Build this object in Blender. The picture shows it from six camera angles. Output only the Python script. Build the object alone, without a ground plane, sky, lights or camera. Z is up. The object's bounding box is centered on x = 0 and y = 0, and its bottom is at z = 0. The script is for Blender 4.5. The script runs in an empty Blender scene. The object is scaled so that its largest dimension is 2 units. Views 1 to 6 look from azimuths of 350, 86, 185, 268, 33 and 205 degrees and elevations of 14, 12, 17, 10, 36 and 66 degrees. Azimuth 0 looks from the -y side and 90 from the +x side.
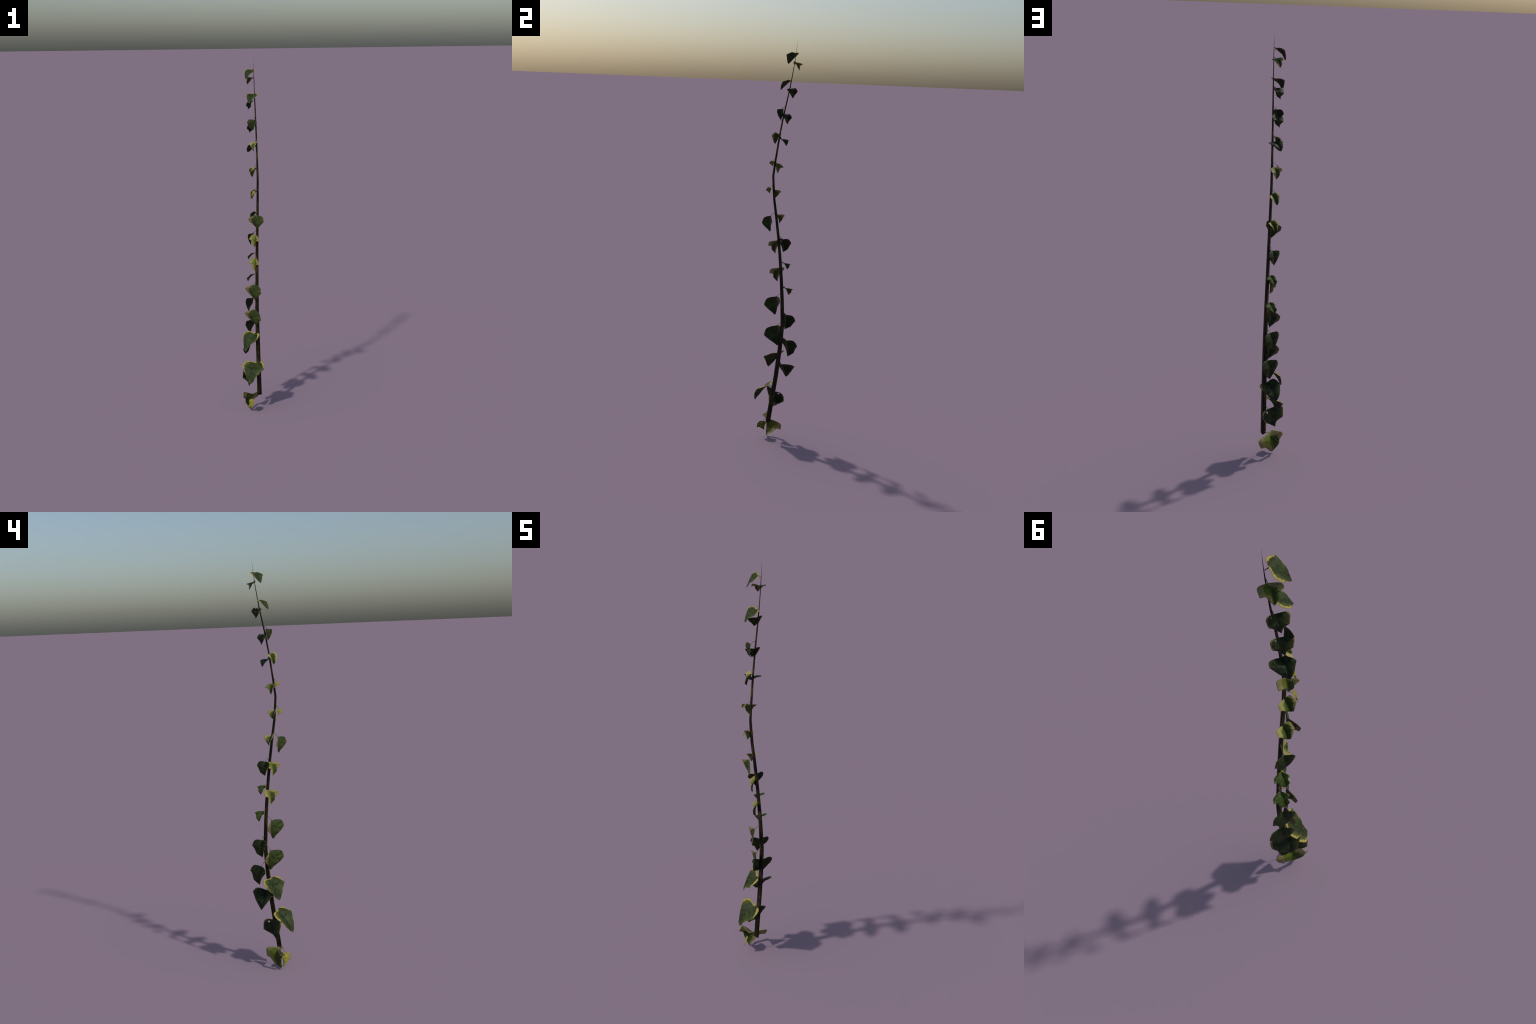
"""A climbing shoot of variegated ivy: one tapering three-sided stem, alternate
leaves on thin petioles, each leaf a lobed, drooping blade with a cream margin."""
import bpy, bmesh, math, random
from mathutils import Vector, Matrix, noise

random.seed(7)
scene = bpy.context.scene


def mm(p):
    return Vector(p) * 0.001


# ------------------------------------------------------------------ node help
class Nodes:
    def __init__(self, name):
        self.mat = bpy.data.materials.new(name)
        self.mat.use_nodes = True
        self.nt = self.mat.node_tree
        self.nt.nodes.clear()
        self.out = self.nt.nodes.new('ShaderNodeOutputMaterial')

    def new(self, kind, **props):
        n = self.nt.nodes.new(kind)
        for k, v in props.items():
            setattr(n, k, v)
        return n

    def put(self, socket, value):
        if isinstance(value, bpy.types.NodeSocket):
            self.nt.links.new(value, socket)
        else:
            socket.default_value = value

    def math(self, op, a, b=0.0, c=0.0, clamp=False):
        n = self.new('ShaderNodeMath', operation=op, use_clamp=clamp)
        for s, v in zip(n.inputs, (a, b, c)):
            self.put(s, v)
        return n.outputs[0]

    def smooth(self, x, lo, hi):
        n = self.new('ShaderNodeMapRange', interpolation_type='SMOOTHSTEP')
        self.put(n.inputs['Value'], x)
        self.put(n.inputs['From Min'], lo)
        self.put(n.inputs['From Max'], hi)
        return n.outputs['Result']

    def mix(self, fac, a, b):
        n = self.new('ShaderNodeMix', data_type='RGBA')
        self.put(n.inputs[0], fac)
        for s, v in ((n.inputs[6], a), (n.inputs[7], b)):
            if isinstance(v, tuple):
                v = (*v, 1.0)
            self.put(s, v)
        return n.outputs[2]

    def noise(self, vec, scale, detail=3.0, rough=0.55, stretch=None):
        if stretch:
            m = self.new('ShaderNodeMapping')
            self.put(m.inputs['Vector'], vec)
            m.inputs['Scale'].default_value = stretch
            vec = m.outputs[0]
        n = self.new('ShaderNodeTexNoise')
        self.put(n.inputs['Vector'], vec)
        n.inputs['Scale'].default_value = scale
        n.inputs['Detail'].default_value = detail
        n.inputs['Roughness'].default_value = rough
        return n.outputs['Fac']

    def curve(self, x, pts):
        """Float curve through (position, value) pairs, both in 0..1."""
        n = self.new('ShaderNodeFloatCurve')
        c = n.mapping.curves[0]
        while len(c.points) < len(pts):
            c.points.new(0.5, 0.5)
        for p, (a, b) in zip(c.points, pts):
            p.location = (a, b)
            p.handle_type = 'AUTO'
        n.mapping.update()
        self.put(n.inputs['Value'], x)
        return n.outputs[0]

    def finish(self, colour, rough, bump=None, bump_dist=0.001, bump_strength=0.4, spec=0.4, translucent=None):
        b = self.new('ShaderNodeBsdfPrincipled')
        self.put(b.inputs['Base Color'], colour)
        self.put(b.inputs['Roughness'], rough)
        b.inputs['Specular IOR Level'].default_value = spec
        if bump is not None:
            bn = self.new('ShaderNodeBump')
            bn.inputs['Strength'].default_value = bump_strength
            bn.inputs['Distance'].default_value = bump_dist
            self.put(bn.inputs['Height'], bump)
            self.put(b.inputs['Normal'], bn.outputs[0])
        self.put(self.out.inputs['Surface'], b.outputs[0])
        return self.mat


# ------------------------------------------------------------------ the stem
STEM_X = 0.0373
STEM_PATH = [  # z, y of the axis; the shoot kinks slightly at its nodes
    (0.098, -0.0268), (0.240, -0.0095), (0.343, 0.0035), (0.479, 0.0168), (0.560, 0.0222), (0.622, 0.0256),
    (0.746, 0.0187), (0.850, 0.0103), (0.976, -0.0025), (1.066, -0.0135), (1.150, -0.0255),
    (1.250, -0.0411), (1.315, -0.0470), (1.364, -0.0506), (1.430, -0.0438), (1.506, -0.0344),
    (1.570, -0.0262), (1.640, -0.0152), (1.705, -0.0030), (1.777, 0.0106), (1.829, 0.0186),
    (1.892, 0.0276), (1.950, 0.0336), (2.000, 0.0377)]
STEM_WIDTH = [(0.098, 0.0262), (0.24, 0.0256), (0.45, 0.0236), (0.627, 0.0212), (0.80, 0.0187), (0.976, 0.0161),
              (1.19, 0.0138), (1.364, 0.0118), (1.467, 0.0104), (1.60, 0.0086), (1.70, 0.0071), (1.777, 0.0057),
              (1.85, 0.0042), (1.90, 0.0032), (2.0, 0.0005)]


def lookup(table, z):
    if z <= table[0][0]:
        return table[0][1]
    for (z0, a), (z1, b) in zip(table, table[1:]):
        if z <= z1:
            return a + (b - a) * (z - z0) / (z1 - z0)
    return table[-1][1]


def stem_axis(z):
    return Vector((STEM_X, lookup(STEM_PATH, z), z))


def build_stem():
    me = bpy.data.meshes.new('stem')
    bm = bmesh.new()
    zs = sorted({p[0] for p in STEM_PATH} | {0.098 + 1.902 * i / 60 for i in range(61)})
    rings = []
    per_side = 3                      # three flat sides with softly rounded edges
    for z in zs:
        c = stem_axis(z)
        r = lookup(STEM_WIDTH, z) / math.sqrt(3)
        c.y -= r / 4              # the path follows the middle of the outline, not the centroid
        ring = []
        for k in range(3):
            for j in range(per_side):
                a0 = math.radians(90 + 120 * k)
                a1 = a0 + math.radians(120)
                p0 = Vector((math.cos(a0), math.sin(a0), 0))
                p1 = Vector((math.cos(a1), math.sin(a1), 0))
                p = p0.lerp(p1, j / per_side)
                ring.append(bm.verts.new(c + p * r))
        rings.append(ring)
    n = len(rings[0])
    for a, b in zip(rings, rings[1:]):
        for i in range(n):
            bm.faces.new((a[i], a[(i + 1) % n], b[(i + 1) % n], b[i])).smooth = True
    bm.faces.new(list(reversed(rings[0])))
    bm.faces.new(rings[-1])
    bm.to_mesh(me)
    bm.free()
    me.materials.append(stem_material())
    return bpy.data.objects.new('stem', me)


def stem_material():
    n = Nodes('dark_ivy_bark')
    co = n.new('ShaderNodeTexCoord').outputs['Object']
    streak = n.noise(co, 9.0, 4.0, 0.6, (16.0, 16.0, 1.6))
    band = n.noise(co, 1.0, 2.0, 0.5, (22.0, 22.0, 11.0))
    fine = n.noise(co, 300.0, 3.0, 0.6, (1.0, 1.0, 0.25))
    col = n.mix(n.smooth(streak, 0.44, 0.66), (0.0095, 0.0075, 0.0050), (0.046, 0.037, 0.0065))
    col = n.mix(n.math('MULTIPLY', n.smooth(band, 0.58, 0.66), 0.8), col, (0.052, 0.044, 0.009))
    pale = n.noise(co, 1.0, 2.0, 0.5, (40.0, 40.0, 15.0))
    col = n.mix(n.math('MULTIPLY', n.smooth(pale, 0.69, 0.74), 0.9), col, (0.17, 0.13, 0.06))
    col = n.mix(n.math('MULTIPLY', n.smooth(fine, 0.5, 0.75), 0.4), col, (0.020, 0.012, 0.007))
    return n.finish(col, 0.6, fine, 0.0006, 0.35, spec=0.12)


# ------------------------------------------------------------------ the leaves
# Landmarks of each kind of blade in millimetres, z up: B base notch, then round
# the left side S shoulder, P lobe point, W waist, T tip, and on the right side
# q* likewise.  J: where the petiole joins, H: a hole eaten into the blade.
# cream: how far in (1 = only the very rim) the cream variegation reaches at the
# landmarks.
BLADES = {
    'broad_margin': dict(B=(13, 20, 17), J=(6, 10, 11), S=(-40, 44, 17), P=(-69, 30, -1), W=(-61, 0, -32),
                         W2=(-46, -39, -76), T=(-34, -49, -85), Qs=(46, -1, 22), Q=(42, -49, -1), Qw=(-4, -55, -39),
                         Qw2=(-24, -53, -74), bulge=.06, lift=.07, rise=-.5,
                         green=(.0130, .0250, .0062), pale=(.32, .265, .062),
                         cream=dict(B=.97, S=.78, P=.84, W=.96, T=.99, Qw=.97, Q=.95, Qs=.82)),
    'half_cream': dict(B=(3, 18, 37), S=(-42, 35, 17), P=(-40, 40, -6), W=(-20, 26, -26), W2=(4, 18, -51),
                       T=(3, 10, -58), Qs=(25, -30, 31), Q=(30, -45, 0), Qw=(19, -28, -20), Qw2=(11, 0, -45),
                       bulge=.05, lift=.06, rise=.5,
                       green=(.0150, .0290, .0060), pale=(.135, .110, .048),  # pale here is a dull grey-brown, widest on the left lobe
                       cream=dict(B=.98, S=.62, P=.66, W=.84, T=.94, Qw=.98, Q=.95, Qs=.97)),
    'small_gold': dict(B=(11, 2, 27), S=(-7, 17, 17), P=(-11, 20, 4), W=(-2, 13, -6), T=(-20, 14, -36),
                       Q0=(14, -12, 28), Qs=(15, -25, 16), Q=(7, -27, -11), Qw=(4, -15, -9), bulge=.06, lift=.06, rise=.5,
                       green=(.110, .135, .010), pale=(.19, .165, .060),
                       cream=dict(B=.9, S=.6, P=.6, W=.80, T=.97, Qw=.55, Q=.32, Qs=.42)),
    'pale_lobed': dict(B=(13, -9, 9), S=(28, 8, 6), P=(15, 26, 1), W=(9, 14, -6), T=(-10, 13, -28),
                       Qs=(-12, -16, 13), Q=(-21, -15, 1), Qw=(-13, -3, -1), Qw2=(-16, 3, -12), bulge=.06, lift=.08, rise=.3,
                       green=(.040, .066, .008), pale=(.22, .19, .070),
                       skew=.55,
                       cream=dict(B=.9, S=.55, P=.45, W=.45, W_T=.45, T=.80, Qw_T=.97, Qw=.9, Q=.45, Qs=.5)),
    'pale_lobed_large': dict(B=(21, -18, 33), S=(56, 38, 21), P=(45, 41, -18), W=(25, 26, -20), W2=(7, 6, -46), T=(-3, -27, -70),
                             Q0=(3, -41, 40), Qs=(-45, -22, 46), Q=(-53, -45, 21), Qw=(-38, -29, 9),
                             Qw2=(-35, -24, -21), bulge=.04, lift=.28, rise=.2, sharp=('Qs', 'Q0'),
                             green=(.040, .066, .008), pale=(.22, .19, .070),
                             skew=.55,
                             cream=dict(B=.9, S=.6, P=.5, W=.45, W_T=.45, T=.80, Qw2=.95, Qw=.85, Q=.5, Qs=.55)),
    'eaten': dict(B=(18, -2, 36), S0=(33, 23, 35), S=(41, 40, 18), P=(25, 44, -15), W=(16, -1, -42), W2=(-4, -13, -56), T=(-17, -23, -69),
                  Qs=(-43, -38, 41), Q=(-53, -28, -12), Qw=(-23, -27, -40), H=(21, 15, 26), hole=4.6, bulge=.06, lift=.10, rise=.3,
                  green=(.0095, .0180, .0046), pale=(.17, .135, .050),
                  cream=dict(B=.98, S=.88, P=.84, W=.94, T=.96, Qw=.95, Q=.90, Qs=.90)),
    'dark_broad': dict(B=(18, -19, 25), S=(48, 30, 32), P=(36, 55, 19), W=(9, 44, -14), W2=(-8, 28, -46), T=(-26, 19, -59),
                       Qs=(-8, -21, 43), Q=(-41, -36, 13), Qw=(-42, 0, -29), bulge=.06, lift=.09, rise=.2,
                       green=(.0080, .0165, .0048), pale=(.13, .115, .032),
                       cream=dict(B=.98, S=.92, P=.88, W=.98, T=.96, Qw=.95, Q=.94, Qs=.98)),
    'dark_round': dict(B=(9, -14, 29), S=(27, 20, 32), P=(30, 40, 6), W=(25, 31, -12), W2=(9, 25, -37), T=(-3, -2, -61),
                       Qs=(-29, -27, 27), Q=(-36, -31, 4), Qw=(-24, -12, -23), bulge=.06, lift=.09, rise=.5,
                       green=(.0095, .0175, .0042), pale=(.11, .085, .028),
                       cream=dict(B=.98, S=.96, P=.95, W=.98, T=.95, Qw=.88, Q=.95, Qs=.96)),
    'small_crinkled': dict(B=(14, -18, 15), S=(24, 11, 12), P=(16, 28, 6), W=(9, 20, 2), W2=(-9, 20, -13), T=(-17, 8, -31),
                           Qs=(-5, -18, 18), Q=(-19, -21, 5), Qn=(-17, -9, 3), Qw=(-26, -2, -9), bulge=.08, lift=.10, rise=.2,
                           green=(.020, .042, .0060), pale=(.20, .18, .070),
                           cream=dict(B=.98, S=.94, P=.86, W=.95, T=.98, Qw=.94, Q=.96, Qs=.96)),
    'small_pale': dict(B=(15, -7, 12), S=(22, 15, 11), P=(11, 26, 2), W=(3, 18, -6), W2=(0, 14, -14), T=(-11, -2, -33),
                       Qs=(0, -18, 25), Q=(-20, -13, 11), Qw=(-18, 1, -19), bulge=.06, lift=.08, rise=.3,
                       green=(.026, .050, .0065), pale=(.27, .24, .075),
                       skew=.35,
                       cream=dict(B=.92, S=.48, P=.45, W=.76, T=.98, Qw=.85, Q=.62, Qs=.72)),
}

BLADES['pale_lobed_broad'] = dict(BLADES['pale_lobed'], W=(6, 18, -5), W2=(-5, 19, -16))

# kind, size, turn (axis-angle, degrees), place (metres)
LEAVES = [
    ('pale_lobed_large', 1.000, (0, 0, 0), (-0.0073, -0.0038, 0.0711)),
    ('small_gold', 1.000, (0, 0, 0), (-0.0142, -0.0526, 0.0557)),
    ('eaten', 1.000, (0, 0, 0), (-0.0049, 0.0069, 0.2171)),
    ('broad_margin', 1.000, (0, 0, 0), (0.0121, -0.0443, 0.2799)),
    ('dark_broad', 1.000, (0, 0, 0), (0.0003, 0.0410, 0.3791)),
    ('broad_margin', 0.885, (4, -1, -24), (0.0041, -0.0069, 0.4487)),
    ('dark_round', 1.000, (0, 0, 0), (0.0080, 0.0643, 0.5012)),
    ('half_cream', 1.095, (6, -5, -5), (0.0163, -0.0133, 0.5678)),
    ('dark_round', 0.924, (-7, 6, 5), (0.0026, 0.0510, 0.6376)),
    ('half_cream', 1.000, (0, 0, 0), (0.0167, -0.0262, 0.7243)),
    ('small_crinkled', 1.000, (0, 0, 0), (0.0112, 0.0458, 0.7927)),
    ('pale_lobed_broad', 1.489, (-2, -37, 74), (0.0253, -0.0140, 0.8868)),
    ('small_crinkled', 0.908, (1, 2, -2), (0.0134, 0.0315, 0.9218)),
    ('pale_lobed_broad', 1.400, (1, -35, 78), (0.0242, -0.0288, 1.0256)),
    ('dark_round', 0.744, (-2, 0, 8), (0.0093, 0.0188, 1.0304)),
    ('half_cream', 0.818, (1, 0, 13), (0.0283, -0.0679, 1.1389)),
    ('small_pale', 1.053, (8, -3, 3), (0.0177, -0.0130, 1.1634)),
    ('small_gold', 0.529, (-6, 5, 0), (0.0108, -0.0664, 1.2921)),
    ('small_pale', 1.000, (0, 0, 0), (0.0187, -0.0346, 1.2855)),
    ('small_gold', 0.491, (-8, 11, -2), (0.0115, -0.0567, 1.4228)),
    ('pale_lobed', 1.128, (-18, -19, 2), (0.0138, -0.0314, 1.4090)),
    ('small_pale', 0.994, (9, -5, 72), (0.0203, -0.0412, 1.5493)),
    ('dark_broad', 0.565, (7, 19, -13), (0.0148, -0.0097, 1.5320)),
    ('dark_round', 0.606, (0, -10, 97), (0.0165, -0.0256, 1.6635)),
    ('eaten', 0.475, (24, 5, -3), (0.0159, 0.0062, 1.6427)),
    ('eaten', 0.462, (26, 7, 4), (0.0143, 0.0273, 1.7641)),
    ('broad_margin', 0.505, (-5, 5, 0), (0.0235, -0.0005, 1.8093)),
    ('pale_lobed', 1.000, (0, 0, 0), (0.0157, 0.0428, 1.8912)),
    ('broad_margin', 0.509, (0, 3, -20), (0.0182, 0.0196, 1.9347)),
]


def through(a, b, c, t):
    """Smooth arc from a through b to c (t = 0.5 at b)."""
    ctrl = b * 2.0 - (a + c) * 0.5
    return a * (1 - t) ** 2 + ctrl * (2 * t * (1 - t)) + c * t * t


class Blade:
    """A leaf blade spanned between its midrib and its two lobed margins."""
    ROWS, COLS = 96, 14
    SOFT = ('S0', 'S', 'Qs', 'Q0')          # rounded shoulders; the other landmarks are corners

    def __init__(self, kind):
        d = BLADES[kind]
        self.kind, self.d = kind, d
        g = {k: mm(v) for k, v in d.items() if isinstance(v, tuple) and k in 'B S0 S P W W2 T Q Q0 Qs Qn Qw Qw2 J H'.split()}
        B, P, T, Q = g['B'], g['P'], g['T'], g['Q']
        self.size = (T - B).length
        # leaf frame: x from left lobe to right lobe, y from tip to base, z out of the upper face
        y = (B - T).normalized()
        x = Q - P
        x = (x - y * x.dot(y)).normalized()
        z = x.cross(y)
        self.normal = z
        centre = B * .38 + T * .22 + P * .2 + Q * .2
        for w, a in (('W', P), ('Qw', Q)):
            if w not in g:
                axis = B.lerp(T, .68)
                g[w] = a.lerp(T, .5).lerp(axis, d.get('waist', .10)) + z * self.size * .03
        for k in g:                      # landmarks were read just inside the rim
            if k not in 'BJH':
                g[k] = centre + (g[k] - centre) * 1.018
        self.g = g
        self.frame = Matrix((x, y, z)).transposed().to_4x4()
        self.frame.translation = centre
        self.inv = self.frame.inverted()
        self.joint = g.get('J', B)

    def side_points(self, side):
        """Margin of one half as a fine polyline: landmarks joined by short, softly rounded runs."""
        names = ('B', 'S0', 'S', 'P', 'W', 'W2', 'T') if side < 0 else ('B', 'Q0', 'Qs', 'Q', 'Qn', 'Qw', 'Qw2', 'T')
        lobe = 'P' if side < 0 else 'Q'
        pts = [(k, self.g[k]) for k in names if k in self.g]
        runs = {'lobe': [], 'tip': []}
        where = 'lobe'
        for (k0, a), (k1, b) in zip(pts, pts[1:]):
            i = [k for k, p in pts].index(k0)
            before = pts[i - 1][1] if i and k0 != lobe else a - (b - a)
            after = pts[i + 2][1] if i + 2 < len(pts) and k1 != lobe else b + (b - a)
            soft = [k for k in self.SOFT if k not in self.d.get('sharp', ())]
            m0 = (b - before) * (.55 if k0 in soft else .28)
            m1 = (after - a) * (.55 if k1 in soft else .28)
            for j in range(16):
                t = j / 16
                h = (2 * t ** 3 - 3 * t * t + 1, t ** 3 - 2 * t * t + t, -2 * t ** 3 + 3 * t * t, t ** 3 - t * t)
                runs[where].append(a * h[0] + m0 * h[1] + b * h[2] + m1 * h[3])
            if k1 == lobe:
                runs[where].append(b.copy())
                where = 'tip'
        runs['tip'].append(pts[-1][1].copy())
        for r in runs.values():          # small irregular nicks along the rim
            for j in range(1, len(r) - 1):
                r[j] = r[j] + noise.noise_vector(r[j] * 160.0 + Vector((side * 5.0, 0, len(self.kind)))) * .008 * self.size
        return runs

    def margin(self, s, side):
        if not hasattr(self, 'sides'):
            self.sides = {-1: self.side_points(-1), 1: self.side_points(1)}
        run = self.sides[side]['lobe' if s < .5 else 'tip']
        x = (s * 2 if s < .5 else s * 2 - 1) * (len(run) - 1)
        i = min(int(x), len(run) - 2)
        return run[i].lerp(run[i + 1], x - i)

    def midrib(self, t):
        g = self.g
        m = g['B'].lerp(g['T'], .5) + self.normal * self.size * self.d['lift']
        return through(g['B'], m, g['T'], t)

    def point(self, s, v, side):
        rib = self.midrib(.42 * (2 * s) ** 1.4 if s < .5 else .42 + .58 * (2 * s - 1))
        edge = self.margin(s, side)
        p = rib.lerp(edge, v)
        puff = math.sin(math.pi * min(s, 1)) ** .7 * 4 * v * (1 - v)
        p = p + self.normal * (edge - rib).length * self.d['bulge'] * puff * 1.6
        # quilting between the veins and a slightly wavy rim
        q = noise.noise(p * 95.0 + Vector((3.1, 7.7, len(self.kind)))) * .010 * self.size * min(1, 3 * v) * math.sin(math.pi * s)
        vein = abs(math.sin(s * math.pi * 5)) * .012 * self.size * math.sin(math.pi * v) * math.sin(math.pi * s)
        return p + self.normal * (q + vein)

    def mesh(self):
        bm = bmesh.new()
        R, C = self.ROWS, self.COLS
        grid = {}
        for side in (-1, 1):
            for i in range(R + 1):
                s = i / R
                for j in range(C + 1):
                    if j == 0 and side == 1:
                        grid[side, i, j] = grid[-1, i, 0]
                        continue
                    if i in (0, R):
                        grid[side, i, j] = grid.get((-1, i, 0)) or bm.verts.new(self.inv @ self.margin(s, side))
                        continue
                    grid[side, i, j] = bm.verts.new(self.inv @ self.point(s, j / C, side))
        for side in (-1, 1):
            for i in range(R):
                for j in range(C):
                    q = [grid[side, i, j], grid[side, i + 1, j], grid[side, i + 1, j + 1], grid[side, i, j + 1]]
                    q = list(dict.fromkeys(q))
                    if len(q) < 3:
                        continue
                    if side > 0:
                        q.reverse()
                    try:
                        bm.faces.new(q)
                    except ValueError:
                        pass
        if 'H' in self.g:
            self.bite(bm)
        bmesh.ops.recalc_face_normals(bm, faces=bm.faces)
        up = sum((f.normal.z * f.calc_area() for f in bm.faces), 0.0)
        if up < 0:
            bmesh.ops.reverse_faces(bm, faces=bm.faces)
        for f in bm.faces:
            f.smooth = True
        # a real blade is a thin solid: give it a lower face and a rim
        thick = .006 * self.size
        bm.normal_update()
        top = list(bm.faces)
        ret = bmesh.ops.duplicate(bm, geom=list(bm.verts) + list(bm.edges) + top)
        low_faces = [e for e in ret['geom'] if isinstance(e, bmesh.types.BMFace)]
        vm = {a: b for a, b in ret['vert_map'].items() if isinstance(a, bmesh.types.BMVert)}
        tops = {v for f in top for v in f.verts}
        pairs = [(v, vm[v]) for v in tops]
        for v, w in pairs:
            w.co = v.co - v.normal * thick
        for e in {e for f in top for e in f.edges}:
            if len(e.link_faces) == 1:
                a, b = e.verts
                bm.faces.new((a, b, vm[b], vm[a])).smooth = True
        bmesh.ops.reverse_faces(bm, faces=low_faces)
        bmesh.ops.recalc_face_normals(bm, faces=bm.faces)
        me = bpy.data.meshes.new('leaf_' + self.kind)
        bm.to_mesh(me)
        bm.free()
        me.materials.append(self.material())
        return me

    def bite(self, bm):
        h = self.inv @ self.g['H']
        r = self.d['hole'] * .001
        inside = [v for v in bm.verts if (v.co.xy - h.xy).length < r]
        bmesh.ops.delete(bm, geom=inside, context='VERTS')
        for v in bm.verts:
            if v.is_boundary and (v.co.xy - h.xy).length < r * 2.2:
                dirn = (v.co.xy - h.xy).normalized()
                v.co.xy = h.xy + dirn * r * (1.05 + .15 * math.sin(3 * math.atan2(dirn.y, dirn.x)))

    def material(self):
        d = self.d
        n = Nodes('ivy_leaf_' + self.kind)
        co = n.new('ShaderNodeTexCoord').outputs['Object']
        sep = n.new('ShaderNodeSeparateXYZ')
        n.put(sep.inputs[0], co)
        x, y = sep.outputs['X'], sep.outputs['Y']
        ang = lambda px, py: (math.atan2(px, -py) / (2 * math.pi) + .5) % 1.0   # 0.5 at the tip side
        # rim distance: radius over the outline's own radius at that bearing
        rim = []
        for side in (-1, 1):
            for i in range(400):
                p = self.inv @ self.margin(i / 400, side)
                rim.append((ang(p.x, p.y), p.xy.length))
        big = max(r for a, r in rim) * 1.02
        steps = 30
        pts = []
        for k in range(steps + 1):
            near = [r for a, r in rim if min(abs(a - k / steps), 1 - abs(a - k / steps)) < .6 / steps]
            pts.append([k / steps, (max(near) if near else None)])
        good = [r for a, r in pts if r]
        for k, q in enumerate(pts):
            if q[1] is None:
                q[1] = pts[k - 1][1] if k and pts[k - 1][1] else good[0]
        theta = n.math('ADD', n.math('DIVIDE', n.math('ARCTAN2', x, n.math('MULTIPLY', y, -1.0)), 2 * math.pi), .5)
        rb = n.math('MULTIPLY', n.curve(theta, [(a, r / big) for a, r in pts]), big)
        rad = n.math('SQRT', n.math('ADD', n.math('MULTIPLY', x, x), n.math('MULTIPLY', y, y)))
        rho = n.math('DIVIDE', rad, rb)
        # cream threshold by bearing
        marks = []
        for k, t in d['cream'].items():
            p = self.inv @ (sum((self.g[q] for q in k.split('_')), Vector()) / len(k.split('_')))
            marks.append((ang(p.x, p.y), t))
        marks.sort()
        edge = marks[0][1] * .5 + marks[-1][1] * .5
        marks = [(0.0, edge)] + marks + [(1.0, edge)]
        thr = n.curve(theta, marks)
        u = 1.0 / self.size
        ragged = n.noise(co, 26 * u * .1 * 4, 4.0, .65)
        coarse = n.noise(co, .9 * u * 4, 2.0, .5)
        lim = n.math('ADD', thr, n.math('MULTIPLY', n.math('SUBTRACT', ragged, .5), .42))
        lim = n.math('ADD', lim, n.math('MULTIPLY', n.math('SUBTRACT', coarse, .5), .12))
        cream = n.smooth(n.math('SUBTRACT', rho, lim), -.02, .035)
        halo = n.smooth(n.math('SUBTRACT', rho, lim), -.26, .02)
        # veins: midrib and rays from the petiole
        b = self.inv @ self.g['B']
        yb = n.math('SUBTRACT', b.y, y)
        xb = n.math('SUBTRACT', x, b.x)
        phi = n.math('ARCTAN2', xb, yb)
        dist = n.math('SQRT', n.math('ADD', n.math('MULTIPLY', xb, xb), n.math('MULTIPLY', yb, yb)))
        rays = None
        tip = self.inv @ self.g['T'] - b
        bearings = [math.atan2(tip.x, -tip.y)]
        for k in ('P', 'Q'):
            w = self.inv @ self.g[k] - b
            bearings.append(math.atan2(w.x, -w.y))
        bearings += [(bearings[0] + bearings[1]) / 2, (bearings[0] + bearings[2]) / 2]
        for a in bearings:
            off = n.math('MULTIPLY', n.math('ABSOLUTE', n.math('SUBTRACT', phi, a)), dist)
            ray = n.math('SUBTRACT', 1.0, n.smooth(off, .004 * self.size, .020 * self.size))
            rays = ray if rays is None else n.math('MAXIMUM', rays, ray)
        g = d['green']
        dark = tuple(c * .55 for c in g)
        light = (g[0] * 2.2 + .006, g[1] * 1.8 + .006, g[2] * 1.6 + .002)
        patch = n.noise(co, 5.5 * u, 3.0, .6)
        grain = n.noise(co, 28 * u, 3.0, .6)
        col = n.mix(n.smooth(patch, .36, .66), dark, light)
        col = n.mix(.25, col, g)
        col = n.mix(n.math('MULTIPLY', n.smooth(grain, .5, .7), .35), col, dark)
        if 'skew' in d:                  # left half of the blade yellower, right half deeper green
            turn = n.smooth(n.math('ADD', x, n.math('MULTIPLY', n.math('SUBTRACT', ragged, .5), .4 * self.size)),
                            -.16 * self.size, .12 * self.size)
            k = d['skew']
            col = n.mix(n.math('MULTIPLY', n.math('SUBTRACT', 1.0, turn), .8), col, (g[0] * (1 + 2.2 * k), g[1] * (1 + 1.4 * k), g[2] * 1.2))
            col = n.mix(n.math('MULTIPLY', turn, .8), col, (g[0] * (1 - k), g[1] * (1 - .9 * k), g[2] * (1 - .6 * k)))
        sage = tuple(a * .35 + b2 * .65 for a, b2 in zip(d['pale'], light))
        col = n.mix(n.math('MULTIPLY', n.math('MULTIPLY', halo, n.smooth(patch, .44, .60)), .45), col, sage)
        # stray flecks of cream drifting in from the rim, drawn out along the veins
        fleck = n.noise(co, 13 * u, 3.0, .6, (1.0, .45, 1.0))
        near = n.smooth(n.math('SUBTRACT', rho, lim), -.42, -.02)
        col = n.mix(n.math('MULTIPLY', n.math('MULTIPLY', n.smooth(fleck, .60, .70), near), .55), col,
                    tuple(.55 * a + .45 * b2 for a, b2 in zip(d['pale'], light)))
        col = n.mix(n.math('MULTIPLY', rays, .38), col, (light[0] * 1.8, light[1] * 1.6, light[2] * 1.4))
        pale = d['pale']
        tint = n.mix(n.smooth(patch, .35, .7), (pale[0] * .8, pale[1] * .8, pale[2] * .75), pale)
        col = n.mix(cream, col, tint)
        height = n.math('ADD', n.math('MULTIPLY', grain, .5), n.math('MULTIPLY', rays, -.6))
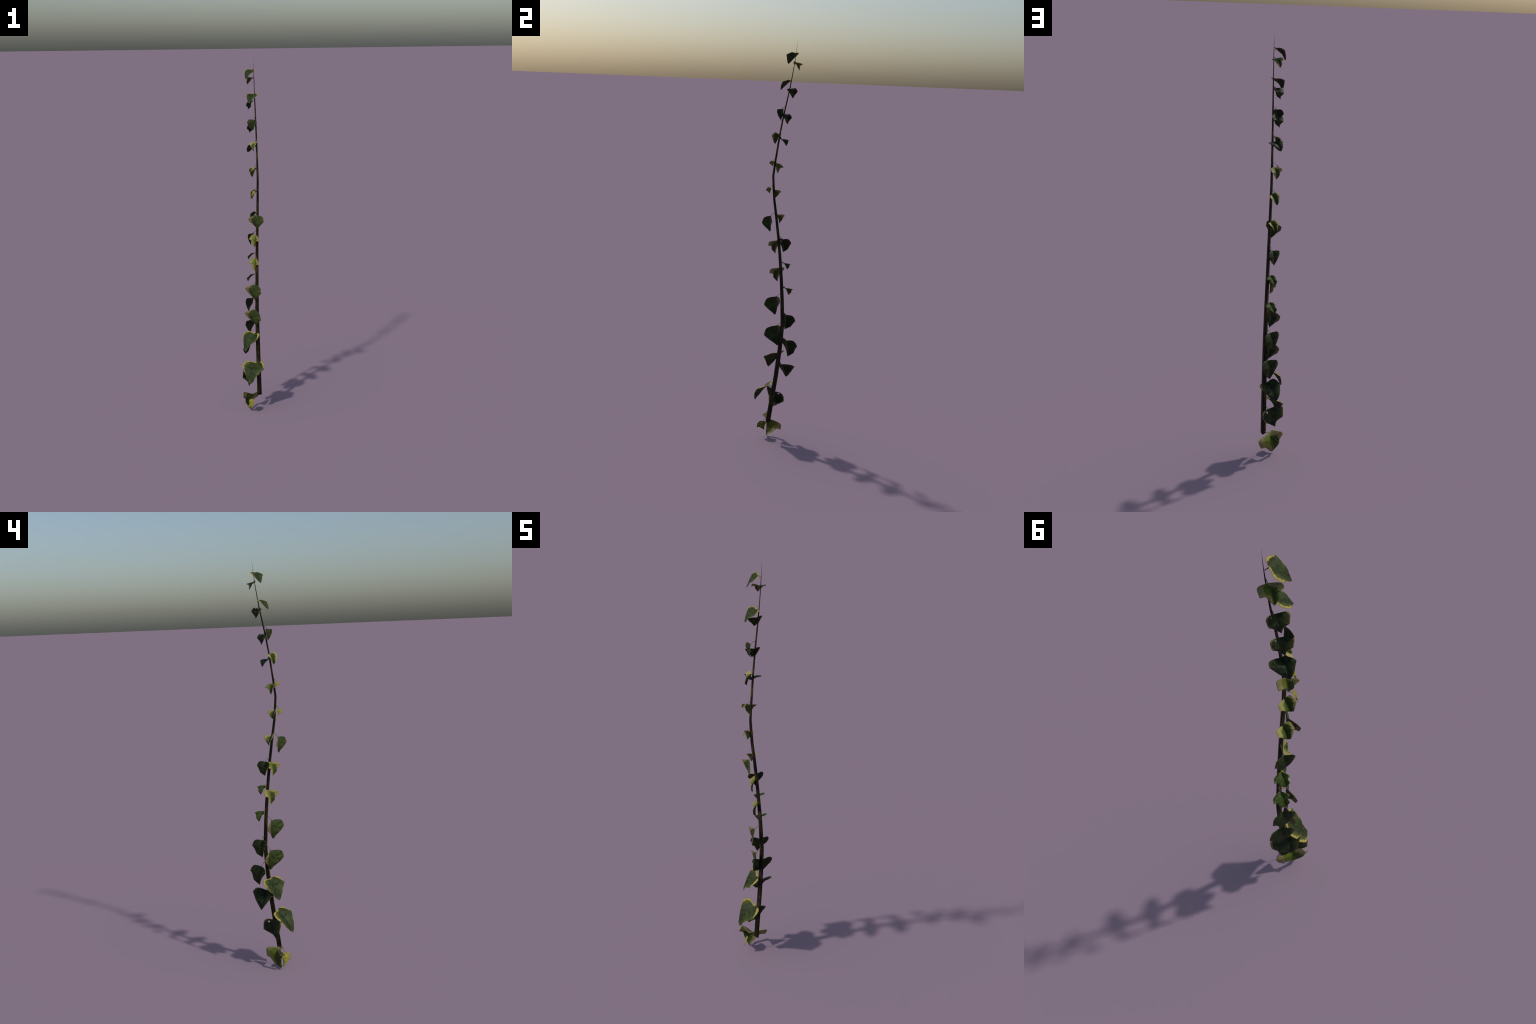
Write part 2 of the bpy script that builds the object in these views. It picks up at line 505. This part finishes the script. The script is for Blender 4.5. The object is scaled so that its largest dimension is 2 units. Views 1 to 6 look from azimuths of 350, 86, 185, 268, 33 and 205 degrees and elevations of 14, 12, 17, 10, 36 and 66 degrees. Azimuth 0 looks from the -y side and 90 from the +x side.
        return n.finish(col, .55, height, .0022 * self.size / .1, .5, spec=.14)


def petiole_mesh(a, b, radius, mat):
    """A thin stalk arching from the stem at a to the blade at b."""
    up = Vector((0, 0, 1)) * (b - a).length * .12
    spine = [through(a, (a + b) * .5 + up, b, i / 8) for i in range(9)]
    me = bpy.data.meshes.new('petiole')
    bm = bmesh.new()
    rings = []
    for i, p in enumerate(spine):
        t = (spine[min(i + 1, 8)] - spine[max(i - 1, 0)]).normalized()
        u = t.orthogonal().normalized()
        v = t.cross(u)
        r = radius * (1.35 - .5 * i / 8)
        rings.append([bm.verts.new(p + (u * math.cos(k * math.pi / 4) + v * math.sin(k * math.pi / 4)) * r) for k in range(8)])
    for p, q in zip(rings, rings[1:]):
        for k in range(8):
            bm.faces.new((p[k], p[(k + 1) % 8], q[(k + 1) % 8], q[k])).smooth = True
    bm.faces.new(list(reversed(rings[0])))
    bm.faces.new(rings[-1])
    bmesh.ops.recalc_face_normals(bm, faces=bm.faces)
    bm.to_mesh(me)
    bm.free()
    me.materials.append(mat)
    return me


def petiole_material():
    n = Nodes('petiole_skin')
    co = n.new('ShaderNodeTexCoord').outputs['Object']
    col = n.mix(n.smooth(n.noise(co, 60.0), .35, .65), (.045, .030, .010), (.10, .075, .018))
    return n.finish(col, .5)


# ------------------------------------------------------------------ assembly
root = bpy.data.objects.new('ivy_shoot', None)
root.location = stem_axis(0.098)
root.empty_display_size = .05
root['label'] = 'tall thin climbing ivy shoot with variegated drooping leaves'
root['category'] = 'ivy plant'
scene.collection.objects.link(root)
bpy.context.view_layer.update()


def adopt(obj, parent):
    scene.collection.objects.link(obj)
    obj.parent = parent
    obj.matrix_parent_inverse = parent_world[parent.name].inverted()


parent_world = {root.name: Matrix.Translation(root.location)}
adopt(build_stem(), root)
blades = {k: Blade(k) for k in BLADES}
meshes = {k: b.mesh() for k, b in blades.items()}
stalk = petiole_material()
for kind, size, turn, place in LEAVES:
    blade = blades[kind]
    w = Vector([math.radians(a) for a in turn])
    rot = Matrix.Rotation(w.length, 4, w.normalized()) if w.length > 1e-6 else Matrix.Identity(4)
    world = Matrix.Translation(place) @ rot @ Matrix.Scale(size, 4)
    leaf = bpy.data.objects.new('leaf', meshes[kind])
    adopt(leaf, root)
    basis = world @ blade.frame
    leaf.matrix_basis = basis
    parent_world[leaf.name] = basis
    end = world @ blade.joint
    ax = stem_axis(end.z)
    run = Vector((end.x - ax.x, end.y - ax.y)).length
    rise = blade.d['rise'] * run + .002
    start = stem_axis(min(end.z + rise, 1.995))
    start = start.lerp(Vector((end.x, end.y, start.z)), min(.5, .003 / max(run, .003)))
    thick = (.0006 + .006 * blade.size * size)
    pet = bpy.data.objects.new('petiole', petiole_mesh(start, end, thick, stalk))
    adopt(pet, leaf)
